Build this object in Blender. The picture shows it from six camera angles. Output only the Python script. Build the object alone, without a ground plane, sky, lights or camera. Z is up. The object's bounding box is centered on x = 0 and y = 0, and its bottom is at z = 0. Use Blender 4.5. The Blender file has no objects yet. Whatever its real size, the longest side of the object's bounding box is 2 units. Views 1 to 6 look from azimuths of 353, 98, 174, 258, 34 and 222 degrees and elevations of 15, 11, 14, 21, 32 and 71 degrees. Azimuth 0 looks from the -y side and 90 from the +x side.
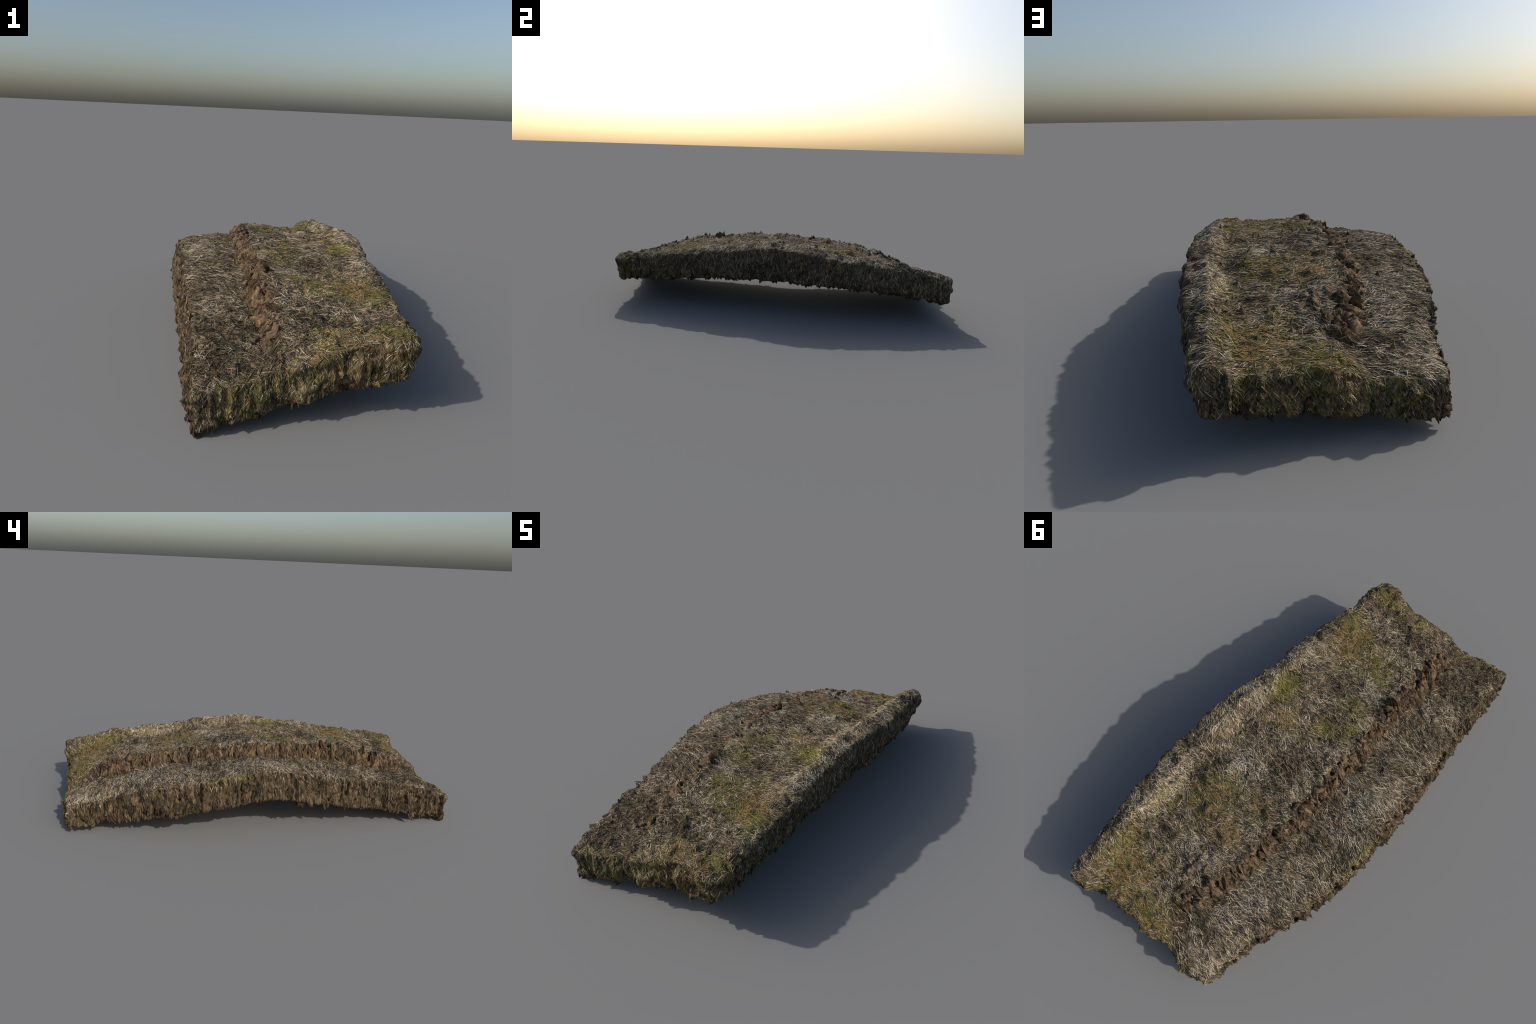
"""An arched slab of weathered straw thatch: a lower course, a thicker upper course
stepped back behind a ragged brown cut edge, and a rolled rim along the far side."""
import bpy, math, random
import numpy as np
from mathutils import Vector, Matrix
from mathutils.bvhtree import BVHTree

rng = np.random.default_rng(11)
random.seed(11)

# ------------------------------------------------------------------ guide lines
# Each long line of the slab, as (y, x, z) stations from one end to the other.
Y = np.array([-.95, -.8, -.6, -.4, -.2, 0, .2, .4, .6, .8, .95])
LINES = {
    "eave_foot":  ([-.352, -.378, -.390, -.407, -.427, -.433, -.432, -.412, -.354, -.302, -.280],
                   [.012, .050, .098, .133, .170, .203, .166, .128, .093, .052, .030]),
    "eave_lip":   ([-.360, -.354, -.358, -.373, -.391, -.402, -.411, -.403, -.360, -.308, -.288],
                   [.145, .192, .232, .268, .306, .330, .308, .275, .241, .188, .150]),
    "low_mid":    ([-.26, -.26, -.26, -.265, -.27, -.285, -.285, -.27, -.235, -.19, -.175],
                   [.155, .199, .244, .279, .313, .339, .319, .289, .260, .203, .152]),
    "step_foot":  ([-.144, -.136, -.150, -.149, -.154, -.172, -.169, -.156, -.128, -.078, -.063],
                   [.158, .197, .243, .273, .295, .317, .311, .289, .255, .198, .147]),
    "step_top":   ([-.064, -.087, -.088, -.092, -.104, -.110, -.108, -.096, -.050, .002, .030],
                   [.185, .253, .315, .349, .366, .370, .364, .344, .306, .246, .202]),
    "top_mid":    ([.1, .1, .1, .1, .1, .1, .1, .11, .13, .14, .15],
                   [.233, .273, .308, .332, .353, .363, .356, .330, .291, .239, .195]),
    "groove":     ([.25, .255, .25, .26, .27, .285, .30, .305, .30, .29, .29],
                   [.262, .281, .306, .329, .350, .362, .342, .312, .284, .248, .208]),
    "roll_top":   ([.30, .315, .315, .33, .34, .35, .365, .365, .36, .35, .345],
                   [.258, .285, .320, .346, .371, .391, .374, .349, .320, .292, .256]),
    "shoulder":   ([.345, .36, .367, .385, .395, .41, .43, .434, .422, .405, .385],
                   [.248, .267, .305, .324, .348, .368, .348, .322, .298, .274, .242]),
    "side_foot":  ([.33, .335, .358, .372, .385, .392, .417, .420, .407, .385, .36],
                   [.137, .142, .160, .172, .184, .187, .186, .174, .160, .140, .114]),
}
TOP = ["eave_lip", "low_mid", "step_foot", "step_top", "top_mid", "groove", "roll_top", "shoulder"]
TOP_CELLS = [24, 24, 20, 42, 34, 16, 22]
REGION_OF_SPAN = [0, 0, 1, 2, 2, 3, 3]
REGIONS = ["lower_course", "step_edge", "upper_course", "rim_roll", "eave_edge", "side_wall",
           "gable_end", "gable_end", "backing"]
NY, NQ = 400, 26


def smooth_curve(xs, ys, x):
    """Catmull-Rom through hand-placed stations."""
    ys = np.asarray(ys, float)
    m = np.gradient(ys, xs)
    i = np.clip(np.searchsorted(xs, x) - 1, 0, len(xs) - 2)
    h = xs[i + 1] - xs[i]
    t = (x - xs[i]) / h
    return ((2*t**3 - 3*t**2 + 1)*ys[i] + (t**3 - 2*t**2 + t)*h*m[i]
            + (-2*t**3 + 3*t**2)*ys[i+1] + (t**3 - t**2)*h*m[i+1])


def low_end(x):
    return np.interp(x, [-.40, -.35, -.285, -.22, -.16, -.12, -.05, 0, .054, .11, .21, .28, .344],
                     [-.955, -.985, -.975, -.962, -.948, -.930, -.932, -.930, -.920, -.902, -.902, -.902, -.902])


def high_end(x):
    return np.interp(x, [-.3, -.277, -.22, -.12, -.07, 0, .11, .18, .25, .3, .36, .4],
                     [.900, .918, .927, .905, .903, .927, .924, .936, .938, .956, .975, .960])


# ------------------------------------------------------------------ numpy noise
def _hash(ix, iy, iz, seed):
    h = (ix.astype(np.int64)*374761393 + iy.astype(np.int64)*668265263 + iz.astype(np.int64)*2147483647 + seed*1274126177) & 0xffffffff
    h = ((h ^ (h >> 13))*1274126177) & 0xffffffff
    h = ((h ^ (h >> 16))*2246822519) & 0xffffffff
    return ((h ^ (h >> 15)) & 0xffffff)/float(0xffffff)*2 - 1


def noise(p, scale, seed=0):
    """Value noise in -1..1; scale is one number or three (cells per metre)."""
    q = p*np.asarray(scale, float)
    i = np.floor(q).astype(np.int64)
    f = q - i
    f = f*f*f*(f*(f*6 - 15) + 10)
    out = 0
    for dx in (0, 1):
        for dy in (0, 1):
            for dz in (0, 1):
                w = (f[:, 0] if dx else 1-f[:, 0])*(f[:, 1] if dy else 1-f[:, 1])*(f[:, 2] if dz else 1-f[:, 2])
                out = out + w*_hash(i[:, 0]+dx, i[:, 1]+dy, i[:, 2]+dz, seed)
    return out


# ------------------------------------------------------------------ the slab body
def build_body():
    t = np.linspace(-1, 1, NY+1)
    ys = t*.95
    L = {k: np.stack([smooth_curve(Y, v[0], ys), smooth_curve(Y, v[1], ys)], -1) for k, v in LINES.items()}
    wander = .010*np.sin(ys*17+1)+.007*np.sin(ys*31+2)
    for k in ("step_foot", "step_top"):
        L[k][:, 0] += wander
    L["step_top"][:, 1] += .006*np.sin(ys*23)+.004*np.sin(ys*51+1)
    cols = []
    for a, b, n in zip(TOP[:-1], TOP[1:], TOP_CELLS):
        for k in range(n):
            cols.append(L[a] + (L[b]-L[a])*k/n)
    cols.append(L[TOP[-1]])
    top = np.stack(cols, 0)                                  # (NP+1, NY+1, 2)
    NP = top.shape[0]-1
    seg = np.linalg.norm(np.diff(top, axis=0), axis=-1)
    frac = np.concatenate([np.zeros((1, NY+1)), np.cumsum(seg, 0)])
    frac = frac/frac[-1]
    bot = L["eave_foot"][None] + (L["side_foot"]-L["eave_foot"])[None]*frac[..., None]
    # box-topology shell: index (p, y, q)
    idx = -np.ones((NP+1, NY+1, NQ+1), np.int64)
    pts = []
    q = np.linspace(0, 1, NQ+1)
    vol = bot[:, :, None, :]*(1-q)[None, None, :, None] + top[:, :, None, :]*q[None, None, :, None]
    bulge = np.sin(np.pi*q)
    vol[0, :, :, 0] -= .006*bulge
    vol[-1, :, :, 0] += .012*bulge
    shell = np.zeros(idx.shape, bool)
    shell[[0, -1]] = shell[:, [0, -1]] = shell[:, :, [0, -1]] = True
    idx[shell] = np.arange(shell.sum())
    x, z = vol[..., 0], vol[..., 1]
    lo, hi = low_end(x), high_end(x)
    yy = lo + (hi-lo)*(t[None, :, None]+1)/2
    # end faces bulge a little outward at half height
    endb = .004*np.sin(np.pi*q)[None, None, :]
    yy = yy + np.where(np.abs(t)[None, :, None] == 1, np.sign(t)[None, :, None]*endb, 0)
    P = np.stack([x, yy, z], -1)[shell]
    faces, reg = [], []

    def grid(sub, r, flip):
        a, b, c, d = sub[:-1, :-1], sub[1:, :-1], sub[1:, 1:], sub[:-1, 1:]
        f = np.stack([a, b, c, d], -1).reshape(-1, 4)
        faces.append(f[:, ::-1] if flip else f)
        reg.append(np.broadcast_to(np.asarray(r), (f.shape[0],)))
    span = np.repeat(np.repeat(REGION_OF_SPAN, TOP_CELLS), NY)
    grid(idx[:, :, -1], span, False)
    grid(idx[:, :, 0], 8, True)
    grid(idx[0], 4, True)
    grid(idx[-1], 5, False)
    grid(idx[:, 0, :], 6, False)
    grid(idx[:, -1, :], 7, True)
    return P, np.concatenate(faces), np.concatenate(reg)


def edge_pairs(F):
    e = np.concatenate([F[:, [0, 1]], F[:, [1, 2]], F[:, [2, 3]], F[:, [3, 0]]])
    e.sort(1)
    return np.unique(e, axis=0)


def relax(vals, E, n, k=.5):
    deg = np.bincount(E.ravel(), minlength=len(vals)).astype(float)
    for _ in range(n):
        s = np.zeros_like(vals)
        np.add.at(s, E[:, 0], vals[E[:, 1]])
        np.add.at(s, E[:, 1], vals[E[:, 0]])
        avg = s/(deg[:, None] if vals.ndim == 2 else deg)
        vals = vals + (avg-vals)*k
    return vals


def normals(P, F):
    n = np.cross(P[F[:, 2]]-P[F[:, 0]], P[F[:, 3]]-P[F[:, 1]])
    N = np.zeros_like(P)
    for k in range(4):
        np.add.at(N, F[:, k], n)
    return N/np.maximum(np.linalg.norm(N, axis=1, keepdims=True), 1e-12)


P, F, R = build_body()
E = edge_pairs(F)
P = relax(P, E, 6)
W = np.zeros((len(P), len(REGIONS)))
for k in range(4):
    np.add.at(W, (F[:, k], R), 1)
W /= W.sum(1, keepdims=True)
W = relax(W, E, 6)
N = normals(P, F)
flat = W[:, [0, 2, 3]].sum(1)          # straw lying flat
cut = W[:, [1, 4]].sum(1)              # ragged cut ends
ends = W[:, [6, 7]].sum(1)
side = W[:, 5]
rough_end = np.clip((-P[:, 1]-.45)/.3, 0, 1)           # that end is more tousled
d = .008*noise(P, 9, 1) + .005*noise(P, 20, 2)
d += flat*(.0032*noise(P, (14, 75, 40), 3) + .003*noise(P, 45, 4))
spur = np.clip(noise(P, 34, 5)-.35, 0, 1)**1.2
d += flat*spur*(.016 + .014*rough_end)
d += flat*rough_end*.006*noise(P, 30, 14)
folds = 1-2*np.abs(noise(P, (8, 42, 9), 6))
fade = 1-W[:, 1]*np.clip((np.abs(P[:, 1])-.74)/.1, 0, 1)*.85
d += fade*cut*(.017*folds + .008*noise(P, 60, 7) + .02*np.clip(noise(P, 38, 17)-.25, 0, 1) - .004)
d += ends*(.008*(1-2*np.abs(noise(P, (34, 10, 12), 8))) + .006*noise(P, 55, 9) + .02*np.clip(noise(P, 32, 15)-.2, 0, 1))
d += ends*.012*noise(P, (13, 8, 16), 21)
d += side*(.007*(1-2*np.abs(noise(P, (8, 30, 12), 10))) + .007*noise(P, 45, 12) + .018*np.clip(noise(P, 34, 18)-.25, 0, 1))
d += side*.009*noise(P, (8, 12, 16), 22)
d += W[:, 3]*(.006*(1-2*np.abs(noise(P, (7, 26, 7), 13))))
d += W[:, 8]*.006*noise(P, 40, 16)
P = P + N*d[:, None]
P[:, 2] = np.maximum(P[:, 2], .002)
N = normals(P, F)

# ------------------------------------------------------------------ materials
class Nodes:
    def __init__(self, name):
        self.mat = bpy.data.materials.new(name)
        self.mat.use_nodes = True
        self.t = self.mat.node_tree
        self.t.nodes.clear()
        self.out = self.t.nodes.new("ShaderNodeOutputMaterial")
        self.bsdf = self.t.nodes.new("ShaderNodeBsdfPrincipled")
        self.t.links.new(self.bsdf.outputs[0], self.out.inputs[0])
        self.bsdf.inputs["Roughness"].default_value = .85
        self.bsdf.inputs["Specular IOR Level"].default_value = .2

    def put(self, socket, v):
        if hasattr(v, "is_output"):
            self.t.links.new(v, socket)
        else:
            socket.default_value = v

    def new(self, kind, out=0, ins=None, **props):
        n = self.t.nodes.new(kind)
        for k, v in props.items():
            setattr(n, k, v)
        for k, v in (ins or {}).items():
            self.put(n.inputs[k], v)
        return n.outputs[out]

    def math(self, op, a, b=0.0, c=None, clamp=False):
        n = self.t.nodes.new("ShaderNodeMath")
        n.operation, n.use_clamp = op, clamp
        self.put(n.inputs[0], a)
        self.put(n.inputs[1], b)
        if c is not None:
            self.put(n.inputs[2], c)
        return n.outputs[0]

    def coords(self):
        return self.new("ShaderNodeTexCoord", "Object")

    def mapping(self, scale, rot=(0, 0, 0), vec=None):
        return self.new("ShaderNodeMapping", 0, {"Vector": vec or self.coords(), "Scale": scale, "Rotation": rot})

    def noise(self, vec, scale, detail=3, rough=.6, out=0):
        return self.new("ShaderNodeTexNoise", out, {"Vector": vec, "Scale": scale, "Detail": detail, "Roughness": rough})

    def ramp(self, fac, stops, interp="LINEAR"):
        n = self.t.nodes.new("ShaderNodeValToRGB")
        n.color_ramp.interpolation = interp
        el = n.color_ramp.elements
        while len(el) < len(stops):
            el.new(.5)
        for e, (p, c) in zip(el, stops):
            e.position, e.color = p, (*c, 1)
        self.put(n.inputs[0], fac)
        return n.outputs[0]

    def mix(self, fac, a, b, mode="MIX"):
        n = self.t.nodes.new("ShaderNodeMix")
        n.data_type, n.blend_type = "RGBA", mode
        self.put(n.inputs[0], fac)
        for s, v in ((n.inputs[6], a), (n.inputs[7], b)):
            self.put(s, v if hasattr(v, "is_output") else (*v, 1))
        return n.outputs[2]

    def bump(self, height, strength=.5, dist=.004):
        self.put(self.bsdf.inputs["Normal"], self.new("ShaderNodeBump", 0, {"Height": height, "Strength": strength, "Distance": dist}))

    def color(self, c):
        self.put(self.bsdf.inputs["Base Color"], c)
        return self.mat


# patches of moss: centre x, y, radius across, radius along, strength
MOSS = [(.235, .81, .10, .10, 1), (.11, .875, .10, .07, 1), (.30, .73, .05, .06, .9), (.15, .41, .10, .08, 1),
        (.16, .33, .07, .06, .9), (.05, .46, .10, .07, .75), (.0, .30, .06, .06, .7), (.27, -.14, .06, .09, 1),
        (.17, -.04, .08, .08, .7), (.04, -.12, .05, .05, .8), (-.05, -.17, .04, .05, .8), (.21, -.53, .08, .12, 1),
        (.10, -.51, .08, .09, .9), (.04, -.47, .06, .06, .75), (.30, -.60, .05, .08, .9), (.0, -.28, .05, .05, .7),
        (.27, -.86, .08, .06, .9), (-.408, .17, .016, .12, .8), (.0, .90, .06, .05, .8), (.10, -.86, .10, .08, .65),
        (.12, -.93, .16, .04, .8), (.05, .95, .25, .04, .75), (-.12, -.96, .2, .035, .6), (.3, .52, .05, .06, .5)]
LIGHT = [(.16, .22, .09, .08), (-.31, -.03, .07, .09), (-.2, .55, .1, .12), (.1, .56, .09, .06), (.36, .0, .05, .3), (.35, .5, .05, .3),
         (-.26, -.58, .06, .06), (-.25, .85, .08, .06), (.0, -.4, .06, .05), (.2, -.68, .08, .05)]
DARK = [(-.24, -.8, .14, .16), (.03, .19, .08, .11), (.28, -.77, .1, .09), (.0, .63, .09, .05), (-.2, .26, .07, .07), (-.02, -.2, .08, .06),
        (.12, -.34, .1, .07), (.23, .6, .06, .05), (-.3, -.4, .07, .12), (-.1, .72, .05, .08), (.05, -.74, .08, .08)]
COOL = [(-.22, .5, .16, .35), (-.3, .1, .1, .25), (.16, .22, .1, .1), (.0, .1, .1, .15), (.05, .6, .12, .1)]
ORANGE = [(.20, .84, .12, .10), (.05, .45, .13, .09), (.15, .38, .06, .06), (.18, -.03, .10, .07), (.22, -.50, .10, .10), (.13, -.90, .08, .07),
          (.0, .94, .05, .03), (.25, -.9, .06, .05), (.02, .25, .06, .06)]


def patches(n, table, vec):
    sx = n.new("ShaderNodeSeparateXYZ", 0, {0: vec})
    sy = sx.node.outputs[1]
    total = None
    for row in table:
        cx, cy, rx, ry = row[:4]
        a = n.math("DIVIDE", n.math("SUBTRACT", sx, cx), rx)
        b = n.math("DIVIDE", n.math("SUBTRACT", sy, cy), ry)
        r2 = n.math("MULTIPLY_ADD", a, a, n.math("MULTIPLY", b, b))
        g = n.math("MULTIPLY", n.math("POWER", 2.0, n.math("MULTIPLY", r2, -1.2)), row[4] if len(row) > 4 else 1.0)
        total = g if total is None else n.math("MAXIMUM", total, g)
    return total


def moss_fac(n):
    """How mossy a point is, 0..1, and how rusty the moss is there."""
    co = n.coords()
    soft = n.noise(co, 11, 4, .65)
    m = n.math("ADD", patches(n, MOSS, co), n.math("MULTIPLY", n.math("SUBTRACT", soft, .5), 1.1))
    m = n.math("MULTIPLY", n.math("SUBTRACT", m, .12), 1.05, clamp=True)
    o = n.math("ADD", n.math("MULTIPLY", patches(n, ORANGE, co), .75), n.math("SUBTRACT", n.noise(co, 22, 3), .45), clamp=True)
    return m, o


GREEN = [(0, (.032, .035, .007)), (.35, (.100, .105, .013)), (.7, (.23, .235, .022)), (1, (.38, .36, .035))]
RUST = [(0, (.06, .038, .016)), (.5, (.22, .128, .048)), (1, (.46, .28, .11))]


def straw_material(name, stops, moss=1.0, lift=1.0):
    """Separate stalks: every stalk (mesh island) takes its own tone."""
    n = Nodes(name)
    rnd = n.new("ShaderNodeNewGeometry", "Random Per Island")
    co = n.coords()
    pale = n.noise(co, 5.5, 3, .6)
    mid = n.noise(co, 24, 2, .6)
    shift = n.math("ADD", n.math("MULTIPLY", n.math("SUBTRACT", pale, .5), 1.15), n.math("MULTIPLY", n.math("SUBTRACT", mid, .5), .7))
    shift = n.math("ADD", shift, n.math("MULTIPLY", n.math("SUBTRACT", patches(n, LIGHT, co), patches(n, DARK, co)), .22))
    tone = n.math("ADD", rnd, shift, clamp=True)
    base = n.ramp(tone, stops)
    cool = n.math("MULTIPLY_ADD", n.math("MAXIMUM", patches(n, COOL, co), n.math("SUBTRACT", n.noise(co, 3.5, 2), .1)), .9, -.15, clamp=True)
    luma = n.new("ShaderNodeRGBToBW", 0, {0: base})
    base = n.mix(n.math("MULTIPLY", cool, .30), base, n.mix(1.0, n.new("ShaderNodeCombineColor", 0, {0: luma, 1: luma, 2: luma}), (1.04, 1.0, .93), "MULTIPLY"))
    r2 = n.new("ShaderNodeTexWhiteNoise", 0, {"W": n.math("MULTIPLY", rnd, 713.0)}, noise_dimensions="1D")
    r3 = n.new("ShaderNodeTexWhiteNoise", 0, {"W": n.math("MULTIPLY", rnd, 1931.0)}, noise_dimensions="1D")
    base = n.mix(n.math("MULTIPLY", n.math("GREATER_THAN", r3, .90), .65), base, n.ramp(r2, RUST))
    m, o = moss_fac(n)
    hue = n.math("GREATER_THAN", n.math("MULTIPLY_ADD", o, .55, n.math("MULTIPLY", r3, .9)), .80)
    mossc = n.mix(hue, n.ramp(r3, GREEN), n.ramp(r3, RUST))
    on = n.math("MULTIPLY", n.math("GREATER_THAN", n.math("MULTIPLY", m, moss), r2), .85)
    grain = n.noise(n.mapping((60, 60, 60)), 4, 2)
    c = n.mix(.5, n.mix(on, base, mossc), n.ramp(grain, [(.25, (.35, .35, .35)), (.75, (.75, .75, .75))]), "OVERLAY")
    return n.color(c)


def surface_material(name, scale, stops, moss=1.0):
    """The matted bed below the loose stalks."""
    n = Nodes(name)
    lay = None
    for turn in (0.0, .55, -.6):
        warp = n.new("ShaderNodeVectorMath", 0, {0: n.coords(), 1: n.new("ShaderNodeVectorMath", 0, {0: n.noise(n.coords(), 9+turn, 2, .5, "Color"), "Scale": .02}, operation="SCALE")}, operation="ADD")
        k = n.noise(n.mapping(scale, (0, 0, turn), n.new("ShaderNodeVectorMath", 0, {0: warp, 1: (turn*3, turn, 0)}, operation="ADD")), 1.0, 3, .6)
        lay = k if lay is None else n.math("MAXIMUM", lay, k)
    fine = n.math("SUBTRACT", n.math("MULTIPLY", lay, 1.25), .19)
    broad = n.noise(n.coords(), 7, 3)
    f = n.math("ADD", fine, n.math("MULTIPLY", n.math("SUBTRACT", broad, .5), .35))
    base = n.ramp(f, stops)
    m, o = moss_fac(n)
    fleck = n.noise(n.coords(), 130, 2, .7)
    mossc = n.mix(n.math("GREATER_THAN", n.math("ADD", o, n.math("MULTIPLY", fleck, .9)), .85), n.ramp(fleck, GREEN), n.ramp(fleck, RUST))
    mossc = n.mix(1.0, mossc, n.ramp(f, [(.3, (.15, .15, .15)), (.5, (.75, .75, .75)), (.7, (1.3, 1.3, 1.3))]), "MULTIPLY")
    c = n.mix(n.math("MULTIPLY", n.math("MULTIPLY", m, moss), .5), base, mossc)
    n.bump(fine, .7, .004)
    return n.color(c)


def bundle_material(name, stops, share):
    n = Nodes(name)
    rnd = n.new("ShaderNodeObjectInfo", "Random")
    v = n.mapping((.7, 7, 1.6))
    off = n.new("ShaderNodeVectorMath", 0, {0: v, 1: n.new("ShaderNodeCombineXYZ", 0, {0: n.math("MULTIPLY", rnd, 90.0), 1: rnd})}, operation="ADD")
    f = n.noise(off, 2.2, 4, .65)
    base = n.ramp(n.math("ADD", f, n.math("MULTIPLY", n.math("SUBTRACT", rnd, .5), .22)),
                  stops)
    r2 = n.new("ShaderNodeTexWhiteNoise", 0, {"W": n.math("MULTIPLY", rnd, 977.0)}, noise_dimensions="1D")
    olive = n.math("MULTIPLY", n.math("LESS_THAN", r2, share), n.math("MULTIPLY", n.math("SUBTRACT", f, .25), 1.1, clamp=True))
    n.bump(f, .6, .004)
    return n.color(n.mix(olive, base, (.075, .068, .018)))


STRAW = [(0, (.010, .009, .007)), (.24, (.047, .036, .022)), (.5, (.156, .118, .071)), (.74, (.345, .268, .170)), (1, (.60, .505, .365))]
PALE = [(0, (.16, .13, .085)), (.5, (.28, .24, .17)), (1, (.46, .42, .35))]
BROWN = [(0, (.009, .007, .004)), (.35, (.042, .031, .018)), (.7, (.112, .084, .049)), (1, (.27, .20, .12))]
MAT = {
    "straw": straw_material("weathered_straw", STRAW),
    "pale_straw": straw_material("pale_straw", PALE, .4),
    "brown_straw": straw_material("brown_straw", BROWN, .7),
    "bed": surface_material("matted_straw", (34, 260, 140), [(.30, (.008, .007, .005)), (.46, (.050, .040, .022)), (.6, (.15, .117, .070)), (.78, (.37, .30, .19))]),
    "cut": surface_material("cut_straw", (30, 110, 30), [(.32, (.008, .006, .004)), (.46, (.042, .030, .017)), (.6, (.110, .076, .044)), (.82, (.25, .18, .11))], .5),
    "end": surface_material("broken_straw", (110, 60, 45), [(.30, (.008, .007, .004)), (.46, (.046, .036, .021)), (.6, (.13, .100, .062)), (.8, (.30, .24, .16))]),
    "bundle": bundle_material("step_bundle", [(.30, (.009, .006, .004)), (.43, (.062, .040, .023)), (.57, (.160, .105, .060)), (.78, (.33, .225, .135))], .10),
    "eave_bundle": bundle_material("eave_bundle", [(.32, (.007, .006, .004)), (.45, (.040, .028, .016)), (.58, (.115, .080, .045)), (.78, (.28, .195, .115))], .28),
}
REGION_MAT = ["bed", "cut", "bed", "bed", "cut", "end", "end", "end", "end"]

# ------------------------------------------------------------------ scene objects
root = bpy.data.objects.new("thatch_slab", None)
root["label"] = "arched slab of weathered straw thatch with mossy patches"
root["category"] = "thatch"
bpy.context.scene.collection.objects.link(root)


def link(name, mesh, parent=root, kind=None):
    o = bpy.data.objects.new(name, mesh)
    bpy.context.scene.collection.objects.link(o)
    o.parent = parent
    if kind:
        o["kind"] = kind
    return o


def mesh_from(name, verts, faces, mat, smooth=True):
    m = bpy.data.meshes.new(name)
    verts = np.asarray(verts, np.float32)
    faces = np.asarray(faces, np.int32)
    k = faces.shape[1]
    m.vertices.add(len(verts))
    m.vertices.foreach_set("co", verts.ravel())
    m.loops.add(faces.size)
    m.loops.foreach_set("vertex_index", faces.ravel())
    m.polygons.add(len(faces))
    m.polygons.foreach_set("loop_start", np.arange(0, faces.size, k, dtype=np.int32))
    m.update(calc_edges=True)
    m.polygons.foreach_set("use_smooth", np.full(len(faces), smooth))
    m.materials.append(mat)
    return m


for r, name in enumerate(REGIONS):
    f = F[R == r]
    used, inv = np.unique(f, return_inverse=True)
    m = mesh_from(name, P[used], inv.reshape(f.shape), MAT[REGION_MAT[r]])
    m.normals_split_custom_set_from_vertices(N[used].tolist())
    link(name, m)

# ------------------------------------------------------------------ loose stalks
tri = np.concatenate([F[:, [0, 1, 2]], F[:, [0, 2, 3]]])
tri_reg = np.concatenate([R, R])
area = np.linalg.norm(np.cross(P[tri[:, 1]]-P[tri[:, 0]], P[tri[:, 2]]-P[tri[:, 0]]), axis=1)/2
bvh = BVHTree.FromPolygons(P.tolist(), F.tolist())


def scatter(regs, count, keep=None):
    sel = np.where(np.isin(tri_reg, regs))[0]
    pick = rng.choice(sel, count, p=area[sel]/area[sel].sum())
    a, b = rng.random(count), rng.random(count)
    s = a+b > 1
    a[s], b[s] = 1-a[s], 1-b[s]
    v = P[tri[pick]]
    p = v[:, 0] + (v[:, 1]-v[:, 0])*a[:, None] + (v[:, 2]-v[:, 0])*b[:, None]
    n = N[tri[pick, 0]]
    if keep is not None:
        k = keep(p)
        p, n = p[k], n[k]
    return p, n


def stalks(p, n, direction, length, radius, lift, bend=.25, hug=True, segs=3):
    """Thin tapered stalks that follow the surface; three-sided tubes joined in one mesh."""
    c = len(p)
    dirn = direction - n*(direction*n).sum(1, keepdims=True)*(1 if hug else 0)
    dirn /= np.maximum(np.linalg.norm(dirn, axis=1, keepdims=True), 1e-9)
    sidev = np.cross(n, dirn)
    sidev /= np.maximum(np.linalg.norm(sidev, axis=1, keepdims=True), 1e-9)
    curve = rng.normal(0, bend, c)
    s = np.linspace(-.5, .5, segs+1)
    C = p[:, None] + dirn[:, None]*(s[None, :, None]*length[:, None, None]) \
        + sidev[:, None]*((s**2)[None, :, None]*(curve*length)[:, None, None])
    nn = np.repeat(n[:, None], segs+1, 1)
    if hug:
        flatc = C.reshape(-1, 3)
        loc = np.empty_like(flatc)
        nrm = np.empty_like(flatc)
        for i, q in enumerate(flatc.tolist()):
            h = bvh.find_nearest(q)
            loc[i], nrm[i] = h[0], h[1]
        loc, nrm = loc.reshape(C.shape), nrm.reshape(C.shape)
        # drape: stay near the surface but do not follow every dent
        hgt = ((C-loc)*nrm).sum(-1)
        C = C - nrm*np.clip(hgt, -1, .5)[..., None]*.93
        C = C + nrm*lift[:, None, None]
    taper = np.interp(s, [-.5, -.3, .3, .5], [.55, 1, .9, .25])
    ang = rng.random(c)*6.28
    rings = []
    for k in range(3):
        a = ang + k*2.0944
        off = sidev*np.cos(a)[:, None] + n*np.sin(a)[:, None]*.45
        rings.append(C + off[:, None]*(radius[:, None]*taper[None])[..., None])
    V = np.stack(rings, 2).reshape(-1, 3)                     # (c, segs+1, 3)
    base = (np.arange(c)*(segs+1)*3)[:, None]
    quad = []
    for i in range(segs):
        for k in range(3):
            a, b = i*3+k, i*3+(k+1) % 3
            quad.append([a, b, b+3, a+3])
    q = (base[:, :, None] + np.array(quad)[None]).reshape(-1, 4)
    return V, q


def along(p, mean, spread):
    """Horizontal lie of the stalks at p, an angle about the x direction."""
    a = rng.normal(mean, spread)
    return np.stack([np.cos(a), np.sin(a), np.zeros(len(p))], 1)


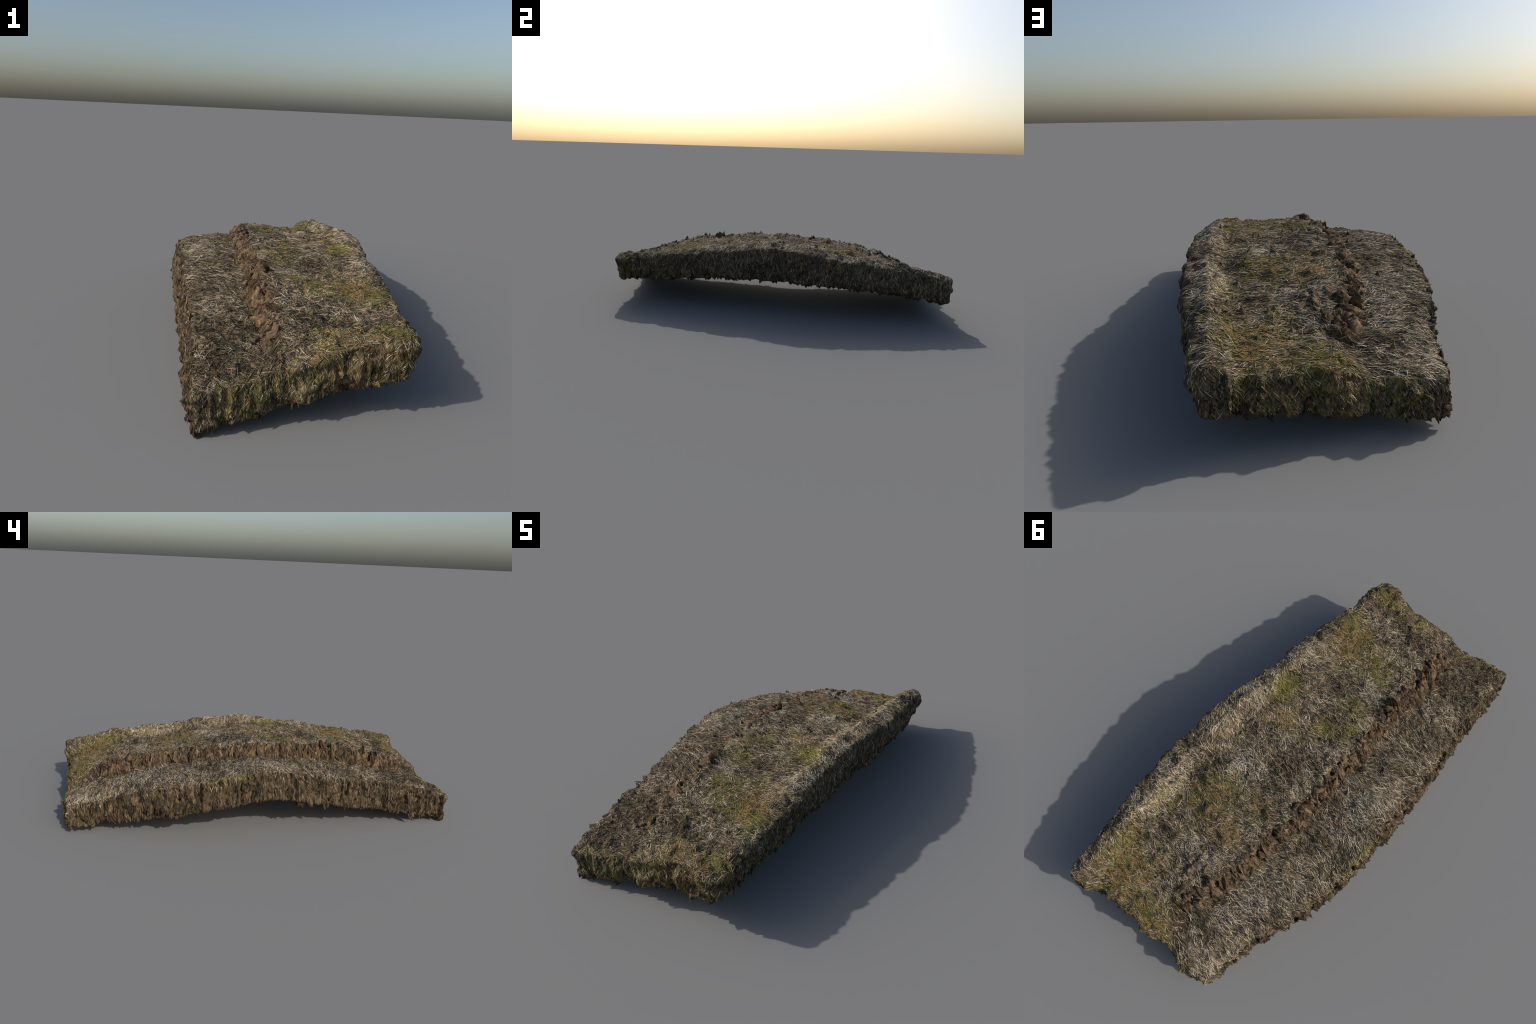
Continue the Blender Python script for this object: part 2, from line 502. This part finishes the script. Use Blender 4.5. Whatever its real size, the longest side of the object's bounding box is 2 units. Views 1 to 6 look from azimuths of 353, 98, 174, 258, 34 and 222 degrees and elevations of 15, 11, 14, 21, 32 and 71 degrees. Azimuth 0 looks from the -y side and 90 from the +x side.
def add_straw(name, regs, count, mean, spread, lmin, lmax, rad, mat, up=0.0, keep=None, lift=(-.0005, .0018)):
    p, n = scatter(regs, count, keep)
    c = len(p)
    swirl = .55*noise(p, 5, 31)+.35*noise(p, 14, 32)
    d = along(p, mean+swirl, spread*(1+.9*np.clip((-p[:, 1]-.35)/.4, 0, 1)))
    if up:
        d = np.stack([d[:, 0]*(1-up), d[:, 1]*(1-up), np.full(c, up)], 1)
    ln = lmin+(lmax-lmin)*rng.random(c)**1.8
    v, q = stalks(p, n, d, ln, rad*(.55+.8*rng.random(c)), lift[0]+(lift[1]-lift[0])*rng.random(c)**2)
    link(name, mesh_from(name, v, q, MAT[mat]), kind="stuff")


add_straw("loose_straw", [0], 21000, 0.0, .50, .008, .050, .0013, "straw")
add_straw("loose_straw", [2], 36000, 0.0, .60, .008, .048, .0013, "straw")
add_straw("loose_straw", [3], 11000, 0.0, .55, .010, .052, .0013, "straw")
add_straw("hanging_straw", [5], 3500, 0.0, .6, .010, .05, .0013, "straw", up=.7)
add_straw("hanging_straw", [5], 4000, 0.0, .8, .010, .05, .0013, "brown_straw", up=.6)
add_straw("hanging_straw", [6, 7], 5200, .9, .9, .008, .036, .0013, "straw", up=.55)
add_straw("cut_straw_stubble", [6, 7], 2200, .9, .9, .008, .035, .0014, "brown_straw", up=.55)
add_straw("cut_straw_stubble", [1, 4], 7000, 1.2, .5, .010, .04, .0014, "brown_straw", up=.82)
add_straw("hanging_straw", [4], 4500, 1.3, .6, .010, .045, .0013, "straw", up=.7,
          keep=lambda p: p[:, 2] > smooth_curve(Y, LINES["eave_lip"][1], np.clip(p[:, 1], -.95, .95))-.036+.03*noise(p, 9, 41))
add_straw("loose_straw", [1], 2600, .0, .6, .010, .045, .0012, "straw",
          keep=lambda p: np.abs(p[:, 1]+.02) > .76+.05*noise(p, 12, 43))
add_straw("hanging_straw", [1], 600, .0, .5, .010, .04, .0013, "straw", up=.5)
add_straw("long_straw", [0, 2, 3], 420, 0.0, .55, .045, .10, .0013, "pale_straw", lift=(.0, .002))

# ------------------------------------------------------------------ bundles of cut stalks
def bundle_mesh(k, mat="bundle"):
    """A folded, pointed lump of matted stalk ends: x outward, y across, z up."""
    g = np.random.default_rng(100+k)
    nu, nv = 13, 10
    u, v = np.meshgrid(np.linspace(-1, 1, nu), np.linspace(0, 1, nv), indexing="ij")
    x = np.zeros(u.shape)
    for _ in range(g.integers(2, 5)):                       # two to four folds side by side
        c, wd, hi = g.uniform(-.65, .65), g.uniform(.22, .5), g.uniform(.55, 1.1)
        peak = g.uniform(.12, .55)
        prof = np.where(v < peak, (v/peak)**.6, np.clip(1-(v-peak)/(1-peak), 0, 1)**g.uniform(.5, 1.1))
        cc = c + g.uniform(-.35, .35)*(v-.5)
        x = np.maximum(x, hi*prof*np.clip(1-np.abs(u-cc)/wd, 0, 1)**.85)
    x = x*(1+g.normal(0, .12, u.shape)) - .22
    w = .45+.55*np.sin(np.pi*np.clip(v*.9+.08, 0, 1))
    y = u*.55*w + g.normal(0, .02, u.shape)+.08*np.sin(v*4+g.uniform(0, 6))
    z = v-.5+g.normal(0, .02, u.shape)+.12*np.sin(u*3+g.uniform(0, 6))
    front = np.stack([x, y, z], -1).reshape(-1, 3)
    back = np.stack([np.full(u.shape, -1.1), y*.7, z*.8], -1).reshape(-1, 3)
    f = []
    I = lambda i, j: i*nv+j
    M = nu*nv
    for i in range(nu-1):
        for j in range(nv-1):
            f.append([I(i, j), I(i+1, j), I(i+1, j+1), I(i, j+1)])
            f.append([M+I(i, j), M+I(i, j+1), M+I(i+1, j+1), M+I(i+1, j)])
    for i in range(nu-1):
        f.append([I(i+1, 0), I(i, 0), M+I(i, 0), M+I(i+1, 0)])
        f.append([I(i, nv-1), I(i+1, nv-1), M+I(i+1, nv-1), M+I(i, nv-1)])
    for j in range(nv-1):
        f.append([I(0, j), I(0, j+1), M+I(0, j+1), M+I(0, j)])
        f.append([I(nu-1, j+1), I(nu-1, j), M+I(nu-1, j), M+I(nu-1, j+1)])
    return mesh_from("straw_bundle", np.concatenate([front, back]), f, MAT[mat])


BUNDLES = [bundle_mesh(k) for k in range(16)]
EAVE_BUNDLES = [bundle_mesh(k, "eave_bundle") for k in range(16)]


def place(mesh, name, pos, outward, up, size, roll):
    outward = Vector(outward).normalized()
    yv = Vector(up).cross(outward).normalized()
    zv = outward.cross(yv)
    M = Matrix((outward, yv, zv)).transposed().to_4x4()
    M = M @ Matrix.Rotation(roll, 4, "X") @ Matrix.Diagonal((*size, 1))
    M.translation = pos
    o = link(name, mesh)
    o.matrix_local = M
    return o


def line_at(key, y):
    return (float(smooth_curve(Y, LINES[key][0], np.array([y]))[0]), float(smooth_curve(Y, LINES[key][1], np.array([y]))[0]))


def bundles_on(foot, head, y0, y1, count, band, width, height, depth, slope, gap=.25, shift=0.0):
    """Strew bundles along a cut edge, in clumps with bare stretches between them."""
    for i in range(count):
        y = y0 + (y1-y0)*(i+random.uniform(-.5, .5))/count
        if gap*(1+math.sin(y*37+math.sin(y*11)*3))*.5*2 > random.random()*1.2:
            continue
        xf, zf = line_at(foot, y)
        xh, zh = line_at(head, y)
        k = random.uniform(*band)
        pos = Vector((xf+(xh-xf)*k+shift, y, zf+(zh-zf)*k))
        pos = bvh.find_nearest(pos)[0]
        out = Vector((-1, random.uniform(-.55, .55), slope+random.uniform(-.4, .4)))
        pos = pos - out.normalized()*.001
        h = max(abs(zh-zf)*abs(height), .03)*random.uniform(.55, 1.3)
        w = width*random.choice((.6, .8, 1.0, 1.2, 1.7))*random.uniform(.85, 1.15)
        place(random.choice(EAVE_BUNDLES if foot == "eave_foot" else BUNDLES), "straw_bundle", pos, out, (0, 0, 1), (depth*random.uniform(.45, 1.3), w, h), random.uniform(-.45, .45))


bundles_on("eave_foot", "eave_lip", -.94, .92, 95, (.08, .32), .024, .42, .022, -.2)
bundles_on("eave_foot", "eave_lip", -.93, .91, 76, (.3, .68), .024, .5, .022, .0)
bundles_on("step_foot", "step_top", -.80, .77, 112, (.08, .5), .028, 1.0, .032, .25, .10)
bundles_on("step_foot", "step_top", -.78, .75, 90, (.42, .8), .028, .85, .028, .4, .12)
bundles_on("step_top", "top_mid", .60, .75, 9, (.05, .40), .032, -.8, .018, .9, 0)

# ------------------------------------------------------------------ small upright tufts
def tuft_mesh(k):
    g = np.random.default_rng(300+k)
    n, m = 10, 5
    v, f = [], []
    lean = g.normal(0, .25, 2)
    for j in range(m):
        h = j/(m-1)
        for i in range(n):
            a = i/n*6.2832
            r = (1-h**.75)*.5*(1+.28*(i % 2)+g.normal(0, .1)) + .06
            v.append([r*math.cos(a)*1.5+lean[0]*h, r*math.sin(a)*.8+lean[1]*h, h-.2+g.normal(0, .04)])
    for j in range(m-1):
        for i in range(n):
            f.append([j*n+i, j*n+(i+1) % n, (j+1)*n+(i+1) % n, (j+1)*n+i])
    top = len(v)
    v.append([lean[0], lean[1], .85])
    for i in range(0, n, 2):
        f.append([(m-1)*n+i, (m-1)*n+(i+1) % n, (m-1)*n+(i+2) % n, top])
    return mesh_from("straw_tuft", v, f, MAT["tuft"])


def tuft_material():
    n = Nodes("straw_tuft")
    rnd = n.new("ShaderNodeObjectInfo", "Random")
    f = n.noise(n.mapping((9, 9, 1.6)), 1.6, 3, .6)
    base = n.ramp(n.math("ADD", f, n.math("MULTIPLY", n.math("SUBTRACT", rnd, .5), .25)),
                  [(.25, (.03, .024, .015)), (.5, (.10, .078, .05)), (.8, (.25, .20, .14))])
    r2 = n.new("ShaderNodeTexWhiteNoise", 0, {"W": n.math("MULTIPLY", rnd, 555.0)}, noise_dimensions="1D")
    n.bump(f, .5, .003)
    return n.color(n.mix(n.math("MULTIPLY", n.math("LESS_THAN", r2, .22), .6), base, (.11, .11, .02)))


MAT["tuft"] = tuft_material()
TUFTS = [tuft_mesh(k) for k in range(6)]
tp, tn = scatter([2], 45)
tp2, tn2 = scatter([2], 40, keep=lambda p: p[:, 0] < .09)
tp3, tn3 = scatter([0], 14)
tp4, tn4 = scatter([3], 14, keep=lambda p: p[:, 0] < .36)
for p, n in zip(np.concatenate([tp, tp2, tp3, tp4]).tolist(), np.concatenate([tn, tn2, tn3, tn4]).tolist()):
    up = Vector(n)*.5+Vector((random.uniform(-.3, .3), random.uniform(-.3, .3), .8))
    h = random.choice((.009, .012, .015, .020))
    w = h*random.uniform(.6, 1.1)
    o = link("straw_tuft", random.choice(TUFTS))
    M = up.to_track_quat("Z", "Y").to_matrix().to_4x4() @ Matrix.Rotation(random.uniform(0, 6.28), 4, "Z") @ Matrix.Diagonal((w, w, h, 1))
    M.translation = p
    o.matrix_local = M

# ragged teeth hanging along the lower edges of the side and the ends
for k in range(190):
    s = k/190
    if s < .62:
        y = -.88+1.82*s/.62+random.uniform(-.01, .01)
        x, z = line_at("side_foot", y)
        out = Vector((.8, random.uniform(-.4, .4), -.45))
        pos = Vector((x, y, z+random.uniform(0, .03)))
    else:
        e = -1 if s < .81 else 1
        f = (s-.62)/.19 if e < 0 else (s-.81)/.19
        yy = .94*e
        xa, za = line_at("eave_foot", yy)
        xb, zb = line_at("side_foot", yy)
        pos = Vector((xa+(xb-xa)*f, 0, za+(zb-za)*f+random.uniform(0, .02)))
        pos.y = float(low_end(pos.x) if e < 0 else high_end(pos.x))
        out = Vector((random.uniform(-.4, .4), .8*e, -.45))
    hit = bvh.find_nearest(pos)
    place(random.choice(EAVE_BUNDLES), "straw_tooth", hit[0], out, (0, 0, 1), (random.uniform(.012, .028), random.uniform(.016, .034), random.uniform(.022, .045)), random.uniform(-.5, .5))
